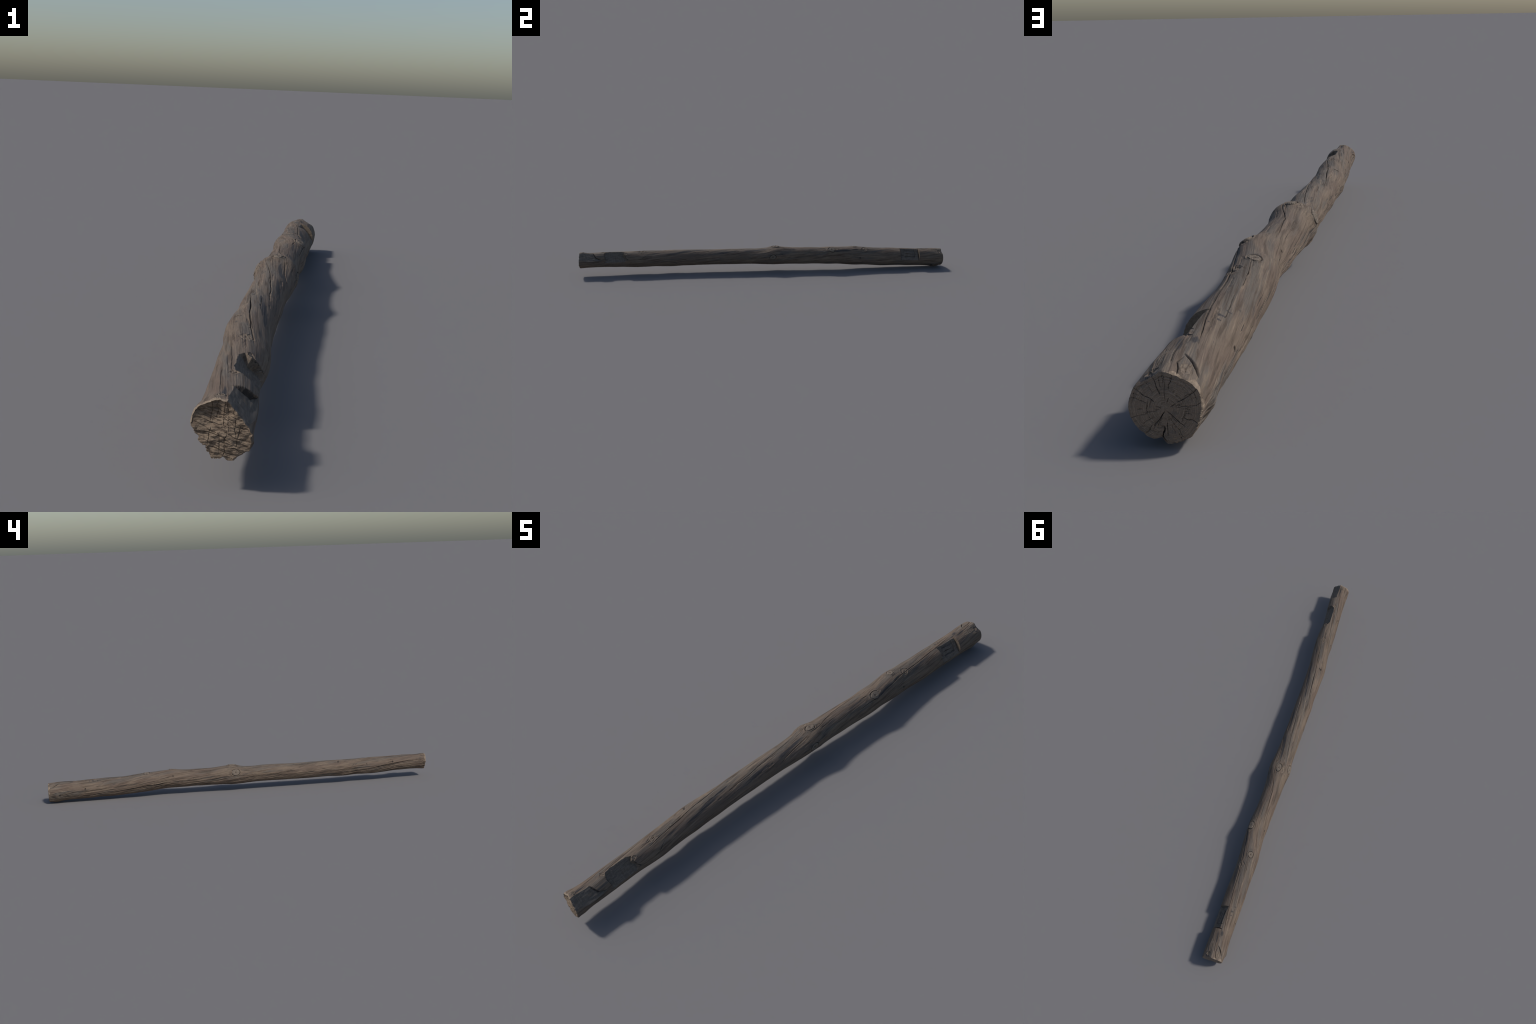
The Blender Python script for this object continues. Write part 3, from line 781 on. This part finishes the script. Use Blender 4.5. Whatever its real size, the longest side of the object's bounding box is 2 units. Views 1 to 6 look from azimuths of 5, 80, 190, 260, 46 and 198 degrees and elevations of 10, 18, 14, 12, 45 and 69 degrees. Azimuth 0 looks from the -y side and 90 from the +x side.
def part(name, labels, mat, kind=None):
    q = Q[np.isin(QL, labels)]
    t = TR[np.isin(TL, labels)]
    if not len(q):
        return None
    used, inv = np.unique(np.concatenate([q.ravel(), t.ravel()]), return_inverse=True)
    mesh = bpy.data.meshes.new(name)
    nq_, ntr = len(q), len(t)
    mesh.vertices.add(len(used))
    mesh.vertices.foreach_set("co", V[used].astype(np.float32).ravel())
    mesh.loops.add(nq_ * 4 + ntr * 3)
    mesh.loops.foreach_set("vertex_index", inv.astype(np.int32))
    mesh.polygons.add(nq_ + ntr)
    mesh.polygons.foreach_set("loop_start", np.r_[np.arange(nq_) * 4, nq_ * 4 + np.arange(ntr) * 3].astype(np.int32))
    mesh.polygons.foreach_set("use_smooth", np.ones(nq_ + ntr, bool))
    mesh.update(calc_edges=True)
    mesh.normals_split_custom_set_from_vertices(NORMALS[labels[0]][used].astype(np.float32))
    mesh.materials.append(mat)
    ob = bpy.data.objects.new(name, mesh)
    bpy.context.scene.collection.objects.link(ob)
    ob.parent = root
    if kind:
        ob["kind"] = kind
    return ob


crack_mat = crack_material()
notch_mat = cut_material("chiselled_wood", (0.108, 0.090, 0.075), (0.162, 0.135, 0.111), (0.105, 0.075, 0.053), 300)
hewn_mat = cut_material("hewn_wood", (0.112, 0.095, 0.080), (0.152, 0.130, 0.109), (0.118, 0.090, 0.068), 420)
part("trunk", [0], trunk_material())
part("crack", [1], crack_mat, "stuff")
part("hewn_face", [2], hewn_mat)
part("notch", [3], notch_mat)
part("notch.001", [4], notch_mat)
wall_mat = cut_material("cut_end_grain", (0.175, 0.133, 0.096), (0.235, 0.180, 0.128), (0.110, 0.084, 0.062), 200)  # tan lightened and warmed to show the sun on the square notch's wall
part("worn_rim", [9], cut_material("bare_rim_wood", (0.190, 0.146, 0.108), (0.290, 0.228, 0.168), (0.120, 0.096, 0.078), 260), "stuff")
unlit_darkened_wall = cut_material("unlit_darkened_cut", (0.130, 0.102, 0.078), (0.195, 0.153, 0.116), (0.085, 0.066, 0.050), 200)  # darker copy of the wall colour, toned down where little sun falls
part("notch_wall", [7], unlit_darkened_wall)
part("notch_wall.001", [8], wall_mat)
part("lip_edge", [6], crack_mat)
part("splintered_scar", [5], scar_material(), "stuff")
for i, k in enumerate(KNOTS):
    sel = Q[QL == 10 + i]
    if len(sel):
        part("knot" if i == 0 else "knot.%03d" % i, [10 + i], knot_material(i, V[sel].reshape(-1, 3).mean(0)))
part("hacked_end", [100], hacked_material())
part("sawn_end", [200], sawn_material())
part("end_crack", [101], crack_mat, "stuff")
part("end_crack.001", [201], crack_mat, "stuff")
